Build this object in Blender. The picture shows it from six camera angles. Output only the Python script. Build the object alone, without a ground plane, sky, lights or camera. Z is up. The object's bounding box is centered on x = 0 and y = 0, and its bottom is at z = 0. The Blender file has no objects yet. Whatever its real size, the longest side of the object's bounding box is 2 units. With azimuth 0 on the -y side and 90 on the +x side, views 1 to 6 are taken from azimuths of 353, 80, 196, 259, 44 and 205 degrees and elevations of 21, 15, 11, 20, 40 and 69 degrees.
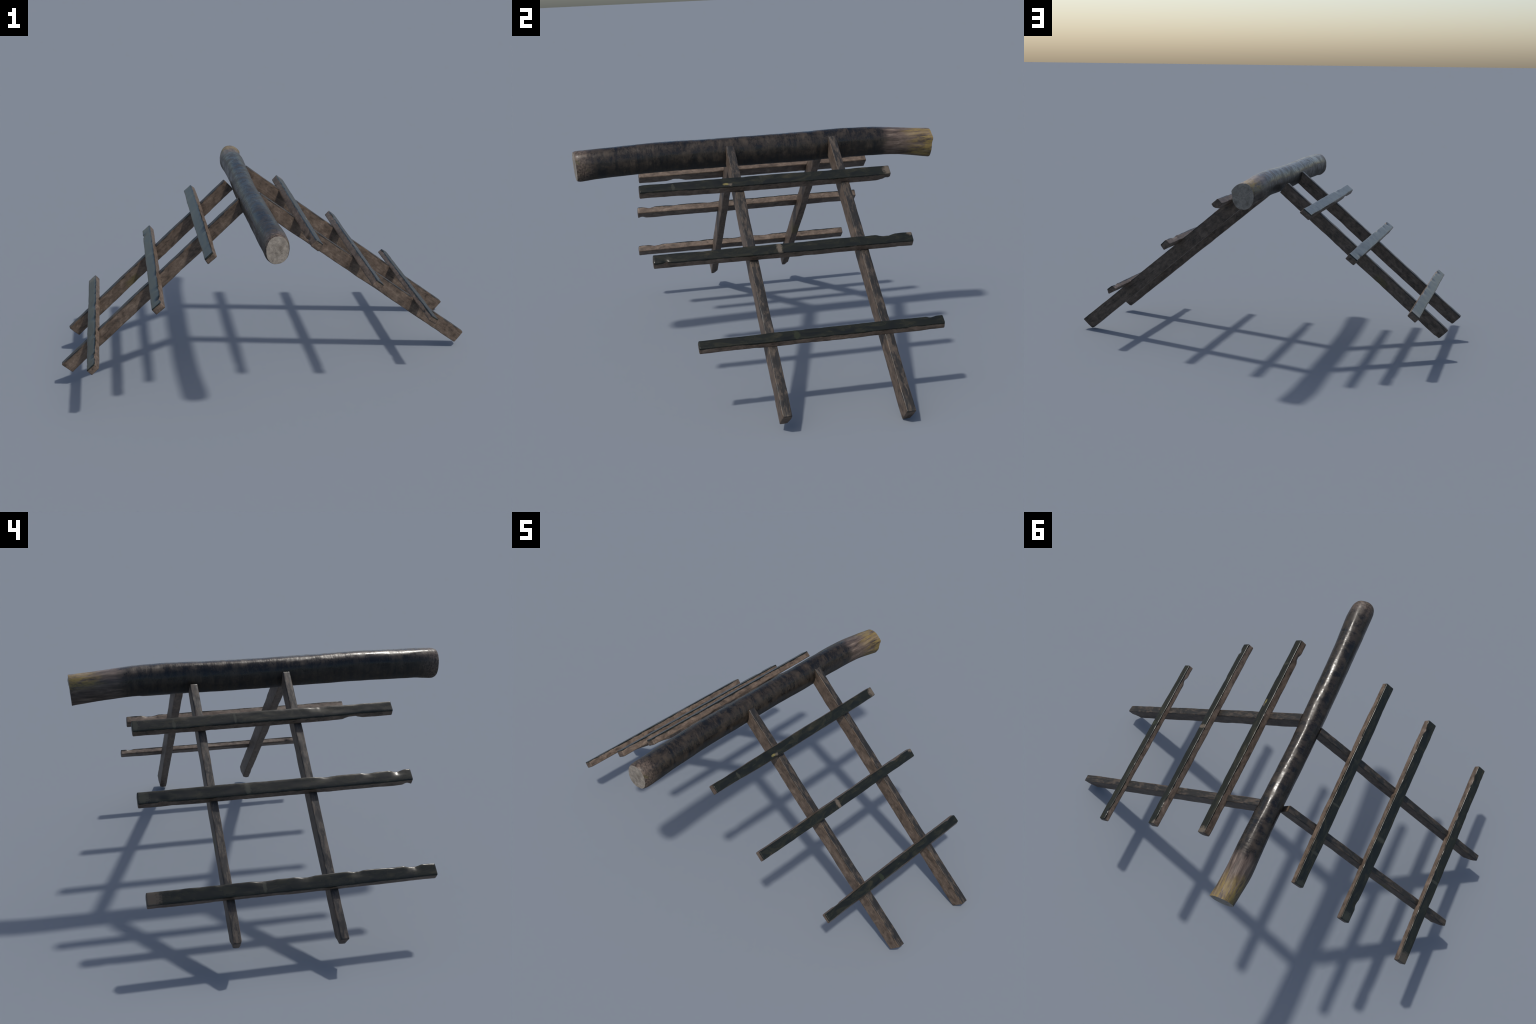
# A weathered wooden roof frame: one ridge log carried on two pairs of
# leaning rafters, with three battens nailed across each slope.
import bpy, math, random
from mathutils import Vector, Matrix, noise

# ------------------------------------------------------------------ helpers
def lerp(a, b, t):
    return a + (b - a) * t

def smooth(e0, e1, x):
    t = max(0.0, min(1.0, (x - e0) / (e1 - e0)))
    return t * t * (3 - 2 * t)

def fbm(x, y, z, octaves=3):
    s, a, f = 0.0, 1.0, 1.0
    for _ in range(octaves):
        s += a * noise.noise(Vector((x * f, y * f, z * f)))
        a *= 0.5
        f *= 2.1
    return s

def catmull(keys, y):
    """Smooth interpolation of rows (y, values...) along y."""
    n = len(keys)
    i = 0
    while i < n - 2 and y > keys[i + 1][0]:
        i += 1
    p1, p2 = keys[i], keys[i + 1]
    p0 = keys[i - 1] if i > 0 else p1
    p3 = keys[i + 2] if i + 2 < n else p2
    h = p2[0] - p1[0]
    t = (y - p1[0]) / h
    out = []
    for k in range(1, len(p1)):
        m1 = (p2[k] - p0[k]) / max(p2[0] - p0[0], 1e-6) * h
        m2 = (p3[k] - p1[k]) / max(p3[0] - p1[0], 1e-6) * h
        out.append((2*t**3 - 3*t*t + 1) * p1[k] + (t**3 - 2*t*t + t) * m1
                   + (-2*t**3 + 3*t*t) * p2[k] + (t**3 - t*t) * m2)
    return out

def make_object(name, verts, faces, mat, parent, sharp_angle=None):
    me = bpy.data.meshes.new(name)
    me.from_pydata(verts, [], faces)
    me.validate()
    me.update()
    for p in me.polygons:
        p.use_smooth = True
    if sharp_angle is not None:
        me.set_sharp_from_angle(angle=math.radians(sharp_angle))
    me.materials.append(mat)
    ob = bpy.data.objects.new(name, me)
    bpy.context.scene.collection.objects.link(ob)
    ob.parent = parent
    return ob

# ---------------------------------------------------------------- materials
class Graph:
    def __init__(self, name):
        self.mat = bpy.data.materials.new(name)
        self.mat.use_nodes = True
        self.nt = self.mat.node_tree
        self.nt.nodes.clear()
        self.out = self.nt.nodes.new('ShaderNodeOutputMaterial')
        self.bsdf = self.nt.nodes.new('ShaderNodeBsdfPrincipled')
        self.nt.links.new(self.bsdf.outputs[0], self.out.inputs[0])
        self.coord = self.nt.nodes.new('ShaderNodeTexCoord').outputs['Object']

    def put(self, sock, val):
        if isinstance(val, bpy.types.NodeSocket):
            self.nt.links.new(val, sock)
        elif isinstance(val, (tuple, list)) and len(val) == 3 and sock.type == 'RGBA':
            sock.default_value = (*val, 1.0)
        else:
            sock.default_value = val

    def math(self, op, a, b=0.0, clamp=False):
        n = self.nt.nodes.new('ShaderNodeMath')
        n.operation = op
        n.use_clamp = clamp
        self.put(n.inputs[0], a)
        self.put(n.inputs[1], b)
        return n.outputs[0]

    def xyz(self, vec=None):
        n = self.nt.nodes.new('ShaderNodeSeparateXYZ')
        self.put(n.inputs[0], vec or self.coord)
        return n.outputs

    def mapped(self, scale, offset=None, vec=None):
        m = self.nt.nodes.new('ShaderNodeMapping')
        self.put(m.inputs['Vector'], vec or self.coord)
        m.inputs['Scale'].default_value = scale
        if offset is not None:
            self.put(m.inputs['Location'], offset)
        return m.outputs[0]

    def shift(self, amount=9.0):
        """Per-piece texture offset."""
        oi = self.nt.nodes.new('ShaderNodeObjectInfo').outputs['Random']
        c = self.nt.nodes.new('ShaderNodeCombineXYZ')
        for i, k in enumerate((1.0, 2.7, 4.3)):
            self.put(c.inputs[i], self.math('MULTIPLY', oi, amount * k))
        return c.outputs[0]

    def noise(self, scale, vec, detail=4.0, rough=0.55, distort=0.0):
        n = self.nt.nodes.new('ShaderNodeTexNoise')
        self.put(n.inputs['Vector'], vec)
        n.inputs['Scale'].default_value = scale
        n.inputs['Detail'].default_value = detail
        n.inputs['Roughness'].default_value = rough
        n.inputs['Distortion'].default_value = distort
        return n.outputs[0]

    def voronoi(self, scale, vec, feature='DISTANCE_TO_EDGE'):
        n = self.nt.nodes.new('ShaderNodeTexVoronoi')
        n.feature = feature
        self.put(n.inputs['Vector'], vec)
        n.inputs['Scale'].default_value = scale
        return n.outputs['Distance']

    def step(self, x, lo, hi):
        n = self.nt.nodes.new('ShaderNodeMapRange')
        n.interpolation_type = 'SMOOTHSTEP'
        n.clamp = True
        self.put(n.inputs['Value'], x)
        n.inputs['From Min'].default_value = lo
        n.inputs['From Max'].default_value = hi
        return n.outputs['Result']

    def ramp(self, fac, stops):
        n = self.nt.nodes.new('ShaderNodeValToRGB')
        self.put(n.inputs[0], fac)
        e = n.color_ramp.elements
        while len(e) < len(stops):
            e.new(0.5)
        for el, (pos, col) in zip(e, stops):
            el.position = pos
            el.color = (*col, 1.0)
        return n.outputs[0]

    def mix(self, fac, a, b):
        n = self.nt.nodes.new('ShaderNodeMix')
        n.data_type = 'RGBA'
        self.put(n.inputs['Factor'], fac)
        self.put(n.inputs[6], a)
        self.put(n.inputs[7], b)
        return n.outputs[2]

    def finish(self, color, rough, height=None, strength=0.3, dist=0.002, spec=0.5):
        self.put(self.bsdf.inputs['Base Color'], color)
        self.put(self.bsdf.inputs['Roughness'], rough)
        self.put(self.bsdf.inputs['Specular IOR Level'], spec)
        if height is not None:
            b = self.nt.nodes.new('ShaderNodeBump')
            b.inputs['Strength'].default_value = strength
            b.inputs['Distance'].default_value = dist
            self.put(b.inputs['Height'], height)
            self.nt.links.new(b.outputs[0], self.bsdf.inputs['Normal'])
        return self.mat

def wood_colour(g, off, gain=1.0):
    """Bare weathered timber with grain along local x."""
    grain = g.noise(1.0, g.mapped((12, 120, 120), off), 5, 0.6, 1.0)
    cloud = g.noise(1.0, g.mapped((30, 42, 42), off), 7, 0.68, 0.5)
    fac = g.math('ADD', g.math('MULTIPLY', grain, 0.28), g.math('MULTIPLY', cloud, 0.72))
    k = lambda c: tuple(v * gain for v in c)
    col = g.ramp(fac, [(0.34, k((0.024, 0.017, 0.012))), (0.45, k((0.060, 0.043, 0.031))),
                       (0.55, k((0.088, 0.064, 0.047))), (0.68, k((0.140, 0.106, 0.080)))])
    return col, grain, cloud

def patch(g, px, hx, py, hy, soft=0.55, ragged=0.7):
    """Ragged-edged mark centred at local (px, py) with half sizes hx, hy."""
    x, y, z = g.xyz()
    n = g.math('MULTIPLY', g.math('SUBTRACT', g.noise(1.0, g.mapped((120, 120, 120)), 3, 0.6), 0.5), 2 * ragged)
    dx = g.math('DIVIDE', g.math('SUBTRACT', x, px), hx)
    dy = g.math('DIVIDE', g.math('SUBTRACT', y, py), hy)
    r2 = g.math('ADD', g.math('MULTIPLY', dx, dx), g.math('MULTIPLY', dy, dy))
    r = g.math('ADD', g.math('SQRT', r2), n)
    return g.math('SUBTRACT', 1.0, g.step(r, 1.0 - soft, 1.0 + soft * 0.3))

def rafter_material(half_w, half_h, moss_at=None):
    g = Graph('rafter_wood')
    off = g.shift()
    x, y, z = g.xyz()
    col, grain, cloud = wood_colour(g, off, 1.27)
    # dark damp stains in the timber, heaviest on the weather side
    stain = g.noise(1.0, g.mapped((17, 30, 30), off), 7, 0.74, 0.2)
    blotch = g.step(stain, 0.55, 0.66)
    col = g.mix(g.math('MULTIPLY', blotch, 0.55), col, (0.019, 0.015, 0.012))
    top = g.step(g.math('ADD', z, g.math('MULTIPLY', g.math('SUBTRACT', cloud, 0.5), 0.006)),
                 half_h - 0.007, half_h - 0.003)
    streak = g.noise(1.0, g.mapped((18, 60, 60), off), 7, 0.74, 0.2)
    topstain = g.math('MULTIPLY', top, g.step(streak, 0.41, 0.54))
    col = g.mix(g.math('MULTIPLY', top, 0.65), col, (0.034, 0.028, 0.021))
    col = g.mix(g.math('MULTIPLY', topstain, 0.86), col, (0.0105, 0.0110, 0.0105))
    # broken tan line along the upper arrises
    ay = g.math('ABSOLUTE', y)
    edge = g.math('MULTIPLY', g.step(ay, half_w - 0.0035, half_w - 0.0012),
                  g.step(z, half_h - 0.009, half_h - 0.004))
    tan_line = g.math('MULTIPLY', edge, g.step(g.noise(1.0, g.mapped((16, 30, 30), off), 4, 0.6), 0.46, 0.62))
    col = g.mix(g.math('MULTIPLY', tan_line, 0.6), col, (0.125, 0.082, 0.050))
    if moss_at is not None:
        low = g.math('SUBTRACT', 1.0, g.step(z, -half_h * 0.2, half_h * 0.3))
        mask = g.math('MULTIPLY', patch(g, moss_at, 0.055, 0.0, 0.03), low)
        col = g.mix(g.math('MULTIPLY', mask, 0.55), col, (0.085, 0.072, 0.018))
    rough = g.math('ADD', g.math('MULTIPLY', cloud, 0.25), 0.42)
    rough = g.math('SUBTRACT', rough, g.math('MULTIPLY', topstain, 0.16))
    return g.finish(col, rough, g.math('ADD', grain, g.math('MULTIPLY', stain, 0.6)), 0.20, 0.0025, 0.35)

def batten_material(half_h, marks):
    """marks: (x, half length, y, half width, colour, strength) in local metres."""
    g = Graph('batten_wood')
    off = g.shift()
    x, y, z = g.xyz()
    col, grain, cloud = wood_colour(g, off, 1.35)
    fine = g.noise(1.0, g.mapped((60, 60, 60), off), 4, 0.6)
    pores = g.step(g.noise(1.0, g.mapped((38, 60, 60), off), 4, 0.6), 0.60, 0.70)
    col = g.mix(g.math('MULTIPLY', pores, 0.55), col, (0.018, 0.013, 0.011))
    # dark smooth bark skin left on the outer face, ragged along its edge
    rag = g.noise(1.0, g.mapped((26, 8, 8), off), 4, 0.6)
    lvl = g.math('ADD', z, g.math('MULTIPLY', g.math('SUBTRACT', rag, 0.5), 0.014))
    skin = g.step(lvl, half_h - 0.0062, half_h - 0.0050)
    tone = g.noise(1.0, g.mapped((12, 34, 34), off), 6, 0.66, 0.8)
    skincol = g.ramp(tone, [(0.34, (0.0048, 0.0055, 0.0045)), (0.50, (0.0095, 0.0105, 0.0065)),
                            (0.60, (0.0150, 0.0150, 0.0085)), (0.72, (0.034, 0.029, 0.016))])
    # faint pale transverse scuffs
    scuff = g.step(g.noise(1.0, g.mapped((26, 4, 4), off), 2, 0.5), 0.64, 0.76)
    scuff = g.math('MULTIPLY', scuff, g.step(fine, 0.42, 0.66))
    skincol = g.mix(g.math('MULTIPLY', scuff, 0.30), skincol, (0.052, 0.048, 0.033))
    for (mx, mhx, my, mhy, mcol, mstr) in marks:
        skincol = g.mix(g.math('MULTIPLY', patch(g, mx, mhx, my, mhy), mstr), skincol, mcol)
    col = g.mix(skin, col, skincol)
    rough = g.mix(skin, (0.50, 0.50, 0.50), (0.25, 0.25, 0.25))
    h = g.math('ADD', g.math('MULTIPLY', grain, 0.35), g.math('MULTIPLY', skin, 0.5))
    return g.finish(col, rough, h, 0.12, 0.002, 0.32)

def bark_material():
    g = Graph('ridge_bark')
    x, y, z = g.xyz()          # local: origin at the log's middle
    # bark wraps round the log: detail is fine along y, drawn out round the girth
    rings = g.noise(1.0, g.mapped((5, 62, 5)), 5, 0.60, 0.4)
    blotch = g.noise(1.0, g.mapped((15, 24, 15)), 8, 0.74, 0.25)
    fine = g.noise(1.0, g.mapped((110, 130, 110)), 4, 0.6)
    fac = g.math('ADD', g.math('MULTIPLY', blotch, 0.78), g.math('MULTIPLY', rings, 0.22))
    bark = g.ramp(fac, [(0.40, (0.0048, 0.0050, 0.0056)), (0.48, (0.0140, 0.0114, 0.0088)),
                        (0.56, (0.0290, 0.0218, 0.0152)), (0.70, (0.054, 0.040, 0.027))])
    vein = g.math('ABSOLUTE', g.math('SUBTRACT', g.noise(1.0, g.mapped((16, 15, 16)), 4, 0.6, 1.6), 0.5))
    bark = g.mix(g.math('MULTIPLY', g.math('SUBTRACT', 1.0, g.step(vein, 0.0, 0.022)), 0.6),
                 bark, (0.0045, 0.0045, 0.0050))
    bark = g.mix(g.math('MULTIPLY', g.step(fine, 0.60, 0.74), 0.35), bark, (0.055, 0.042, 0.029))
    # stripped far end: long straight fibres
    wob = g.math('MULTIPLY', g.math('SUBTRACT', g.noise(1.0, g.mapped((26, 9, 26)), 4, 0.6), 0.5), 0.12)
    bare = g.noise(1.0, g.mapped((80, 9, 80)), 6, 0.66, 0.5)
    barecol = g.ramp(bare, [(0.32, (0.026, 0.019, 0.015)), (0.46, (0.066, 0.047, 0.036)),
                            (0.57, (0.108, 0.079, 0.062)), (0.70, (0.20, 0.155, 0.118))])
    dull = g.math('SUBTRACT', 1.0, g.step(g.math('ADD', x, g.math('MULTIPLY', wob, 0.3)), -0.045, -0.015))
    barecol = g.mix(g.math('MULTIPLY', dull, 0.45), barecol, (0.038, 0.031, 0.026))
    lich = g.noise(1.0, g.mapped((70, 16, 70)), 6, 0.72)
    yellow = g.math('MULTIPLY', g.step(g.math('ADD', y, g.math('MULTIPLY', wob, 1.8)), 0.62, 0.735),
                    g.step(lich, 0.36, 0.58))
    up = g.step(g.math('ADD', z, g.math('MULTIPLY', x, 0.9)), -0.060, -0.015)
    barecol = g.mix(g.math('MULTIPLY', g.math('MULTIPLY', yellow, up), 0.84), barecol, (0.205, 0.145, 0.040))
    back = g.step(g.math('ADD', y, wob), 0.540, 0.590)
    col = g.mix(back, bark, barecol)
    # worn near end
    front = g.step(g.math('SUBTRACT', g.math('MULTIPLY', y, -1.0), g.math('MULTIPLY', wob, 0.8)), 0.665, 0.750)
    frontcol = g.mix(g.step(fine, 0.38, 0.62), (0.036, 0.026, 0.020), (0.105, 0.077, 0.058))
    olive = g.step(g.noise(1.0, g.mapped((34, 34, 34)), 4, 0.6), 0.58, 0.68)
    frontcol = g.mix(g.math('MULTIPLY', olive, 0.5), frontcol, (0.066, 0.060, 0.020))
    col = g.mix(g.math('MULTIPLY', front, 0.92), col, frontcol)
    ends = g.math('MAXIMUM', back, front)
    rough = g.math('ADD', g.math('MULTIPLY', ends, 0.16), g.math('ADD', g.math('MULTIPLY', g.step(blotch, 0.42, 0.62), 0.20), 0.22))
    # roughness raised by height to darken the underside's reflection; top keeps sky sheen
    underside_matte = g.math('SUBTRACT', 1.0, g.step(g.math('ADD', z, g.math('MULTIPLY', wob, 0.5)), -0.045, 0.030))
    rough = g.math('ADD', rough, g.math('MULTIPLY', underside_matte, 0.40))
    barkh = g.math('ADD', g.math('MULTIPLY', rings, 1.3),
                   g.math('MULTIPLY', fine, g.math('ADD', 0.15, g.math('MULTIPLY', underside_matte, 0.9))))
    h = g.mix(back, barkh, bare)
    return g.finish(col, rough, h, 0.24, 0.0028, 0.33)

def cut_material():
    g = Graph('sawn_end_grain')
    cloud = g.noise(1.0, g.mapped((34, 34, 34)), 5, 0.65, 0.8)
    col = g.ramp(cloud, [(0.28, (0.110, 0.090, 0.071)), (0.42, (0.190, 0.164, 0.133)),
                         (0.58, (0.245, 0.214, 0.176)), (0.75, (0.29, 0.258, 0.217))])
    pit = g.step(g.noise(1.0, g.mapped((60, 60, 60)), 4, 0.6), 0.62, 0.72)
    col = g.mix(g.math('MULTIPLY', pit, 0.6), col, (0.055, 0.046, 0.037))
    vein = g.math('ABSOLUTE', g.math('SUBTRACT', g.noise(1.0, g.mapped((24, 24, 24)), 4, 0.6, 1.2), 0.5))
    col = g.mix(g.math('MULTIPLY', g.math('SUBTRACT', 1.0, g.step(vein, 0.0, 0.03)), 0.4), col, (0.07, 0.060, 0.050))
    return g.finish(col, 0.75, cloud, 0.25, 0.002)

# --------------------------------------------------------------- ridge log
# y, centre x, centre z, half width (x), half height (z)
LOG_KEYS = [
    (-0.768, -0.044, 0.8360, 0.0480, 0.0615),
    (-0.752, -0.044, 0.8365, 0.0530, 0.0640),
    (-0.680, -0.0445, 0.8413, 0.0551, 0.0621),
    (-0.550, -0.0508, 0.8444, 0.0535, 0.0619),
    (-0.400, -0.0559, 0.8483, 0.0521, 0.0616),
    (-0.200, -0.0586, 0.8477, 0.0515, 0.0617),
    (0.000, -0.0627, 0.8465, 0.0503, 0.0614),
    (0.200, -0.0610, 0.8477, 0.0505, 0.0631),
    (0.400, -0.0598, 0.8512, 0.0518, 0.0623),
    (0.520, -0.0603, 0.8494, 0.0556, 0.0608),
    (0.620, -0.0616, 0.8422, 0.0562, 0.0592),
    (0.700, -0.0560, 0.8340, 0.0545, 0.0600),
    (0.768, -0.0495, 0.8265, 0.0520, 0.0625),
]

def build_log(parent, bark, cut):
    seg, rows = 72, 260
    y0, y1 = LOG_KEYS[0][0], LOG_KEYS[-1][0]
    origin = Vector((-0.055, 0.0, 0.84))
    verts, faces = [], []

    def ring(y, shrink):
        cx, cz, a, b = catmull(LOG_KEYS, y)
        pts = []
        for k in range(seg):
            th = 2 * math.pi * k / seg
            c, s = math.cos(th), math.sin(th)
            n = 2.15                                   # slightly squared section
            r = (abs(c) ** n + abs(s) ** n) ** (-1.0 / n)
            # broad knobbly facets and fine bark unevenness
            bump = 1 + 0.026 * fbm(c * 1.5, s * 1.5, y * 6.0, 2) + 0.008 * fbm(c * 4, s * 4 + 3.0, y * 22.0, 2)
            endness = smooth(0.60, 0.78, abs(y))
            bump += 0.022 * endness * fbm(c * 2.4 + 7, s * 2.4, y * 3.0, 2)
            px = cx + a * r * c * bump * shrink
            pz = cz + b * r * s * bump * shrink
            # neither saw cut is square to the log
            py = y
            if y < -0.55:
                py += smooth(-0.55, y0, y) * (0.007 + 0.13 * (px - cx) - 0.05 * (pz - cz))
            if y > 0.55:
                py += smooth(0.55, y1, y) * (-0.001 + 0.01 * (px - cx) + 0.05 * (pz - cz))
            if y > 0.70:                               # split lip on the far end
                tip = math.exp(-((th - 0.42) / 0.22) ** 2) * smooth(0.70, y1, y)
                px += 0.007 * tip
                py += 0.004 * tip
            pts.append(Vector((px, py, pz)) - origin)
        return pts

    ys = [lerp(y0, y1, i / rows) for i in range(rows + 1)]
    rings = [ring(y, 1.0) for y in ys]
    rings[0] = ring(y0, 0.975)
    for r in rings:
        verts += r
    for i in range(rows):
        for k in range(seg):
            a = i * seg + k
            b = i * seg + (k + 1) % seg
            faces.append((a, a + seg, b + seg, b))
    log = make_object('ridge_log', verts, faces, bark, parent)
    log.location = origin

    for end, border, sgn in (('front', rings[0], -1), ('back', rings[-1], 1)):
        cv, cf = [], []
        ctr = sum(border, Vector()) / seg
        loops = 14
        for j in range(loops):
            f = 1 - j / loops
            for k, p in enumerate(border):
                q = ctr + (p - ctr) * f
                if j:
                    q.y += sgn * (0.0010 * fbm(q.x * 60, q.z * 60, 3.0 * sgn, 3) + 0.0008 * (1 - f))
                cv.append(q)
        cv.append(ctr.copy())
        for j in range(loops - 1):
            for k in range(seg):
                a, b = j * seg + k, j * seg + (k + 1) % seg
                quad = (a, b, b + seg, a + seg)
                cf.append(quad if sgn < 0 else quad[::-1])
        for k in range(seg):
            a, b = (loops - 1) * seg + k, (loops - 1) * seg + (k + 1) % seg
            tri = (a, b, len(cv) - 1)
            cf.append(tri if sgn < 0 else tri[::-1])
        make_object('sawn_face', cv, cf, cut, log)
    return log

# ------------------------------------------------------------- squared bars
def bar_frame(p0, p1, u_hint, roll):
    """Right-handed frame: x along the bar, z outward; also the sign that maps
    the hinted width direction to local y."""
    t = (p1 - p0).normalized()
    u = (u_hint - t * u_hint.dot(t)).normalized()
    v = t.cross(u)
    if v.z < 0:
        v = -v
    c, s = math.cos(math.radians(roll)), math.sin(math.radians(roll))
    u, v = u * c + v * s, v * c - u * s
    yl = v.cross(t)
    sign = 1 if yl.dot(u) > 0 else -1
    m = Matrix((t, yl, v)).transposed().to_4x4()
    return m, sign

def build_bar(name, parent, mat, p0, p1, u_hint, roll, w, h, seed, *, round_r=0.005,
              top_w=None, wobble=0.0012, chips=0.0, notches=(), width_keys=None,
              end_cut=(0.0, 0.0), end_round=0.006):
    """p0..p1 axis; w along u (width at the underside, top_w at the outer face),
    h along v (depth).
    notches: (distance from p0, u sign, v sign, depth, half length)."""
    p0, p1 = Vector(p0), Vector(p1)
    L = (p1 - p0).length
    m, sg = bar_frame(p0, p1, Vector(u_hint), roll)
    mid = (p0 + p1) / 2
    m.translation = mid
    rows = int(L / 0.0055)
    flare = (top_w or w) / w
    verts, faces = [], []

    # unit section outline: list of (corner sign y, corner sign z, local angle or flat param)
    def section(hw, ht, hb, corner_r):
        pts = []
        corners = [(1, 1), (-1, 1), (-1, -1), (1, -1)]
        for ci, (sy, sz) in enumerate(corners):
            hz = ht if sz > 0 else hb
            r = corner_r[ci]
            cy, cz = sy * (hw * (flare if sz > 0 else 1.0) - r), sz * (hz - r)
            start = ci * math.pi / 2
            for k in range(5):
                a = start + (math.pi / 2) * k / 4
                pts.append((cy + r * math.cos(a), cz + r * math.sin(a), ci))
            ny, nz = corners[(ci + 1) % 4]
            nhz = ht if nz > 0 else hb
            rn = corner_r[(ci + 1) % 4]
            ay, az = pts[-1][0], pts[-1][1]
            by, bz = ny * (hw * (flare if nz > 0 else 1.0) - rn), nz * (nhz - rn)
            a = start + math.pi / 2
            by, bz = by + rn * math.cos(a), bz + rn * math.sin(a)
            flats = 5
            for k in range(1, flats):
                f = k / flats
                pts.append((lerp(ay, by, f), lerp(az, bz, f), -1))
        return pts

    S = seed * 13.7
    ts = [i / rows for i in range(rows + 1)]
    # extra rings close to the ends for the worn rim
    rim = [0.0, 0.0012, 0.003, 0.0055, 0.009]
    xs = sorted(set([round(d, 5) for d in rim] + [round(L - d, 5) for d in rim]
                    + [round(t * L, 5) for t in ts if 0.012 < t * L < L - 0.012]))
    nring = None
    for x in xs:
        de = min(x, L - x)
        ew = 1.0
        if de < end_round:
            q = 1 - de / end_round
            ew = 1 - (1 - math.sqrt(max(0.0, 1 - q * q))) * (end_round * 0.75 / (0.5 * min(w, h)))
        wk = 1.0
        if width_keys:
            wk = catmull(width_keys, x / L)[0]
        hw = w / 2 * wk * ew
        ht = h / 2 * ew
        hb = h / 2 * ew
        cr = []
        for ci, (sy, sz) in enumerate([(1, 1), (-1, 1), (-1, -1), (1, -1)]):
            r = round_r * (1 + 0.5 * fbm(x * 9 + S, ci * 5.1, 0.3, 2))
            chip = max(0.0, fbm(x * 24 + S * 2, ci * 7.7, 4.4, 2) - 0.22) * chips
            r = min(max(r + chip, 0.0015), 0.42 * min(w, h) * ew)
            cr.append(r)
        pts = section(hw, ht, hb, cr)
        nring = len(pts)
        oy = wobble * 1.4 * fbm(x * 3.0 + S, 1.7, 0.0, 2)
        oz = wobble * 1.0 * fbm(x * 3.0 + S, 9.1, 2.0, 2)
        for (y, z, ci) in pts:
            d = wobble * 0.8 * fbm(x * 14 + S, y * 45, z * 45, 3)
            k = 1 + d / (0.5 * min(w, h))
            yy, zz = y * k + oy, z * k + oz
            for (nx, nu, nv, depth, half) in notches:
                gx = (x - nx) / half
                if abs(gx) < 1:
                    fall = (1 - gx * gx) ** 1.5 * (1 + 0.35 * fbm(x * 70, S, 0, 2))
                    if nu:
                        sy = nu * sg
                        wgt_u = smooth(-0.2, 1.0, yy * sy / (w / 2))
                    else:
                        sy, wgt_u = 0, 1.0
                    if nv:
                        wgt_v = smooth(-0.2, 1.0, zz * nv / (h / 2))
                    else:
                        wgt_v = 1.0
                    wgt = fall * wgt_u * wgt_v * depth
                    yy -= sy * wgt * (1.0 if nu else 0)
                    zz -= nv * wgt * (0.7 if nu else 1.0)
            # skewed saw cut
            f0, f1 = smooth(0.12, 0.0, x) if x < 0.12 else 0.0, smooth(L - 0.12, L, x) if x > L - 0.12 else 0.0
            xx = x - L / 2 + (f0 * end_cut[0] - f1 * end_cut[1]) * (zz / (h / 2))
            verts.append(Vector((xx, yy, zz)))
    n = len(xs)
    for i in range(n - 1):
        for k in range(nring):
            a, b = i * nring + k, i * nring + (k + 1) % nring
            faces.append((a, b, b + nring, a + nring))
    # end faces: shrinking loops
    for base, flip, sx in ((0, True, -1), ((n - 1) * nring, False, 1)):
        border = [verts[base + k] for k in range(nring)]
        ctr = sum(border, Vector()) / nring
        prev = list(range(base, base + nring))
        for f in (0.72, 0.42, 0.16):
            cur = []
            for p in border:
                q = ctr + (p - ctr) * f
                q.x += sx * (0.0012 * (1 - f) + 0.0010 * fbm(q.y * 90 + S, q.z * 90, sx * 2.0, 2))
                cur.append(len(verts))
                verts.append(q)
            for k in range(nring):
                a, b = prev[k], prev[(k + 1) % nring]
                c, d = cur[(k + 1) % nring], cur[k]
                faces.append((a, d, c, b) if flip else (a, b, c, d))
            prev = cur
        faces.append(tuple(prev[::-1]) if flip else tuple(prev))
    # make winding outward: (t, y, z) ring runs from +y to +z -> normals outward
    ob = make_object(name, verts, faces, mat, parent, sharp_angle=50)
    ob.matrix_local = m
    return ob

# ------------------------------------------------------------------ assemble
frame = bpy.data.objects.new('roof_frame', None)
bpy.context.scene.collection.objects.link(frame)
frame['label'] = 'weathered A-frame of ridge log, rafters and dark battens'
frame['category'] = 'roof frame'

bark, cut = bark_material(), cut_material()
build_log(frame, bark, cut)

UP_Y = (0, 1, 0)
# foot, head, roll, width, depth, moss position along the bar
RAFTERS = [
    ((0.9460, -0.1178, 0.0478), (-0.034, -0.1181, 0.8540), -2.7, 0.0335, 0.0670, None),
    ((0.9765, 0.3205, 0.0240), (-0.038, 0.3236, 0.8640), -1.9, 0.0325, 0.0690, None),
    ((-0.9790, -0.0966, 0.0965), (-0.096, -0.0987, 0.8360), 2.4, 0.0285, 0.0630, None),
    ((-0.9520, 0.2804, 0.1140), (-0.1167, 0.2836, 0.8164), 3.0, 0.0285, 0.0630, -0.14),
]
for i, (a, b, roll, w, h, moss) in enumerate(RAFTERS):
    w, h = w + 0.0020, h + 0.0010
    build_bar('rafter', frame, rafter_material(w / 2, h / 2, moss), a, b, UP_Y, roll, w, h, 3 + i,
              round_r=0.0030, wobble=0.0008, chips=0.003, end_cut=(-0.003, 0.0), end_round=0.0025,
              notches=[(0.0, 1, -1, 0.007, 0.03), (0.0, -1, 1, 0.003, 0.010)] if i in (0, 3)
              else [(0.0, 1, -1, 0.005, 0.03)])

RIGHT_DOWN, LEFT_DOWN = (0.77, 0, -0.64), (-0.77, 0, -0.64)
TAN, YELLOW, PALE = (0.105, 0.085, 0.063), (0.165, 0.140, 0.050), (0.036, 0.037, 0.026)
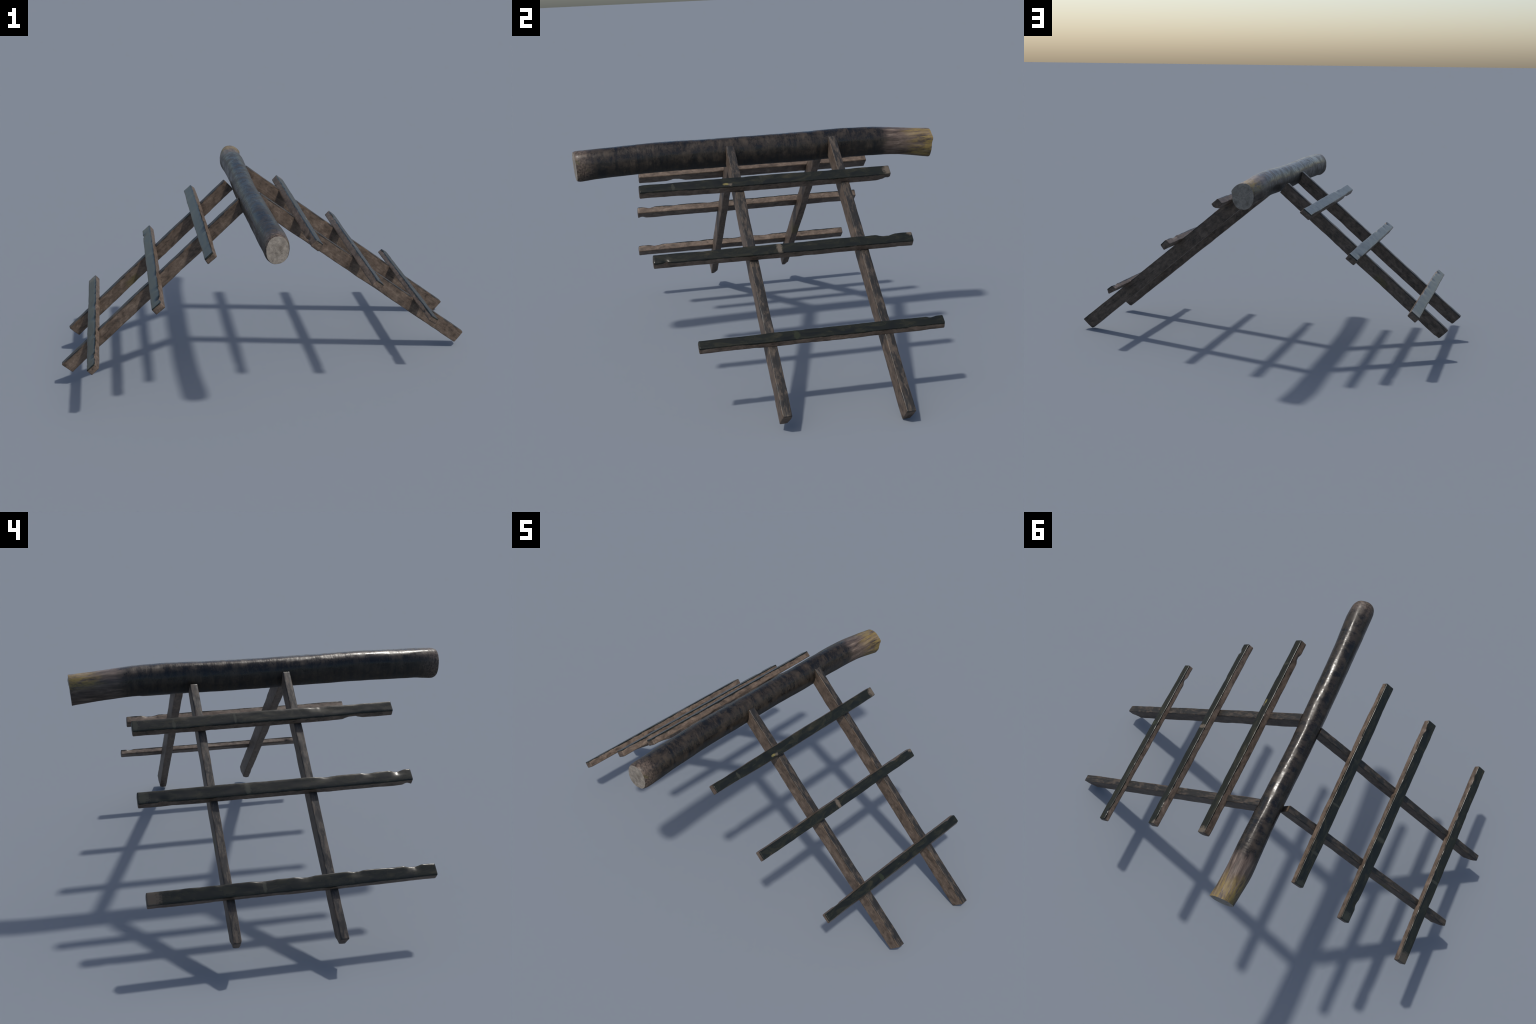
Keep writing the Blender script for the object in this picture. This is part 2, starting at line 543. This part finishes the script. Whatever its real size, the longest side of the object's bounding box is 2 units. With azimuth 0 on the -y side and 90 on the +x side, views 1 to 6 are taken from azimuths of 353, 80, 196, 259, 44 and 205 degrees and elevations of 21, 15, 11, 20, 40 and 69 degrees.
# ends (near, far), downhill direction, roll, width, depth, tapers, notches,
# marks (fraction from near end, half length, sideways, half width, colour, strength)
BATTENS = [
    ((0.1664, -0.519, 0.7485), (0.1681, 0.518, 0.7480), RIGHT_DOWN, -1.4, (0.0491, 0.0446), 0.0362,
     [(0, 0.86), (0.12, 0.87), (0.25, 0.98), (0.5, 1.02), (0.8, 1.0), (1, 0.98)],
     [(0.085, -1, -1, 0.0065, 0.028), (1.04, 1, -1, 0.008, 0.06)],
     [(0.335, 0.014, 0.4, 0.006, YELLOW, 0.9), (0.352, 0.010, 0.5, 0.008, TAN, 0.8),
      (0.99, 0.022, 0.0, 0.03, TAN, 0.9), (0.13, 0.008, 0.2, 0.02, PALE, 0.6)]),
    ((0.4400, -0.502, 0.5276), (0.4431, 0.520, 0.5275), RIGHT_DOWN, -3.0, (0.0470, 0.0415), 0.0327,
     [(0, 0.95), (0.2, 0.94), (0.32, 1.01), (0.6, 1.02), (1, 0.98)],
     [(0.915, -1, 1, 0.0065, 0.042), (0.045, 1, 1, 0.005, 0.014)],
     [(0.475, 0.012, 0.0, 0.03, TAN, 0.9), (0.99, 0.014, -0.7, 0.012, TAN, 0.9)]),
    ((0.7346, -0.383, 0.2750), (0.7402, 0.538, 0.2766), RIGHT_DOWN, 4.3, (0.0500, 0.0383), 0.0255,
     [(0, 0.90), (0.15, 0.91), (0.25, 1.0), (0.6, 1.02), (1, 0.97)],
     [(0.085, -1, -1, 0.0055, 0.024), (0.875, -1, 1, 0.004, 0.02)],
     [(0.39, 0.014, 0.1, 0.02, (0.022, 0.026, 0.012), 0.7)]),
    ((-0.2917, -0.490, 0.7270), (-0.2970, 0.550, 0.7266), LEFT_DOWN, 1.4, (0.0577, 0.0487), 0.0290,
     [(0, 0.90), (0.14, 0.90), (0.28, 0.99), (0.7, 1.02), (1, 0.98)],
     [(0.165, 1, -1, 0.007, 0.045), (0.30, -1, 1, 0.003, 0.05)],
     [(0.615, 0.006, 0.0, 0.03, PALE, 0.85), (0.845, 0.008, 0.2, 0.025, PALE, 0.7),
      (0.99, 0.020, 0.0, 0.03, PALE, 0.6)]),
    ((-0.5317, -0.494, 0.5203), (-0.5285, 0.562, 0.5214), LEFT_DOWN, 2.1, (0.0528, 0.0509), 0.0323,
     [(0, 0.98), (0.3, 0.98), (0.7, 1.02), (1, 0.97)],
     [(0.055, -1, 1, 0.0055, 0.032), (0.17, -1, 1, 0.003, 0.03), (0.34, -1, 1, 0.0025, 0.05),
      (0.965, 1, 1, 0.005, 0.024), (0.02, 1, -1, 0.004, 0.02)],
     [(0.61, 0.012, 0.0, 0.03, PALE, 0.9), (0.98, 0.025, 0.0, 0.03, PALE, 0.7)]),
    ((-0.8375, -0.487, 0.2618), (-0.8360, 0.574, 0.2654), LEFT_DOWN, 0.3, (0.0496, 0.0503), 0.0318,
     [(0, 0.93), (0.2, 0.97), (0.5, 1.01), (1, 0.99)],
     [(0.085, -1, 1, 0.0065, 0.036), (0.30, -1, 1, 0.003, 0.03), (0.49, -1, 1, 0.0035, 0.04),
      (0.64, -1, 1, 0.0025, 0.05)],
     [(0.605, 0.008, 0.0, 0.03, PALE, 0.8), (0.985, 0.040, 0.0, 0.05, (0.062, 0.051, 0.038), 0.9)]),
]
for i, (a, b, down, roll, widths, h, keys, notches, marks) in enumerate(BATTENS):
    w, top_w, h = widths[0] + 0.0014, widths[1] + 0.0014, h + 0.0012
    L = (Vector(b) - Vector(a)).length
    sgn = bar_frame(Vector(a), Vector(b), Vector(down), roll)[1]
    local = [((f - 0.5) * L, hx, sgn * sy * w / 2, hy, c, k) for (f, hx, sy, hy, c, k) in marks]
    build_bar('batten', frame, batten_material(h / 2, local), a, b, down, roll, w, h, 21 + i,
              round_r=0.0040, top_w=top_w, wobble=0.0008, chips=0.005,
              notches=notches, width_keys=keys, end_round=0.004)
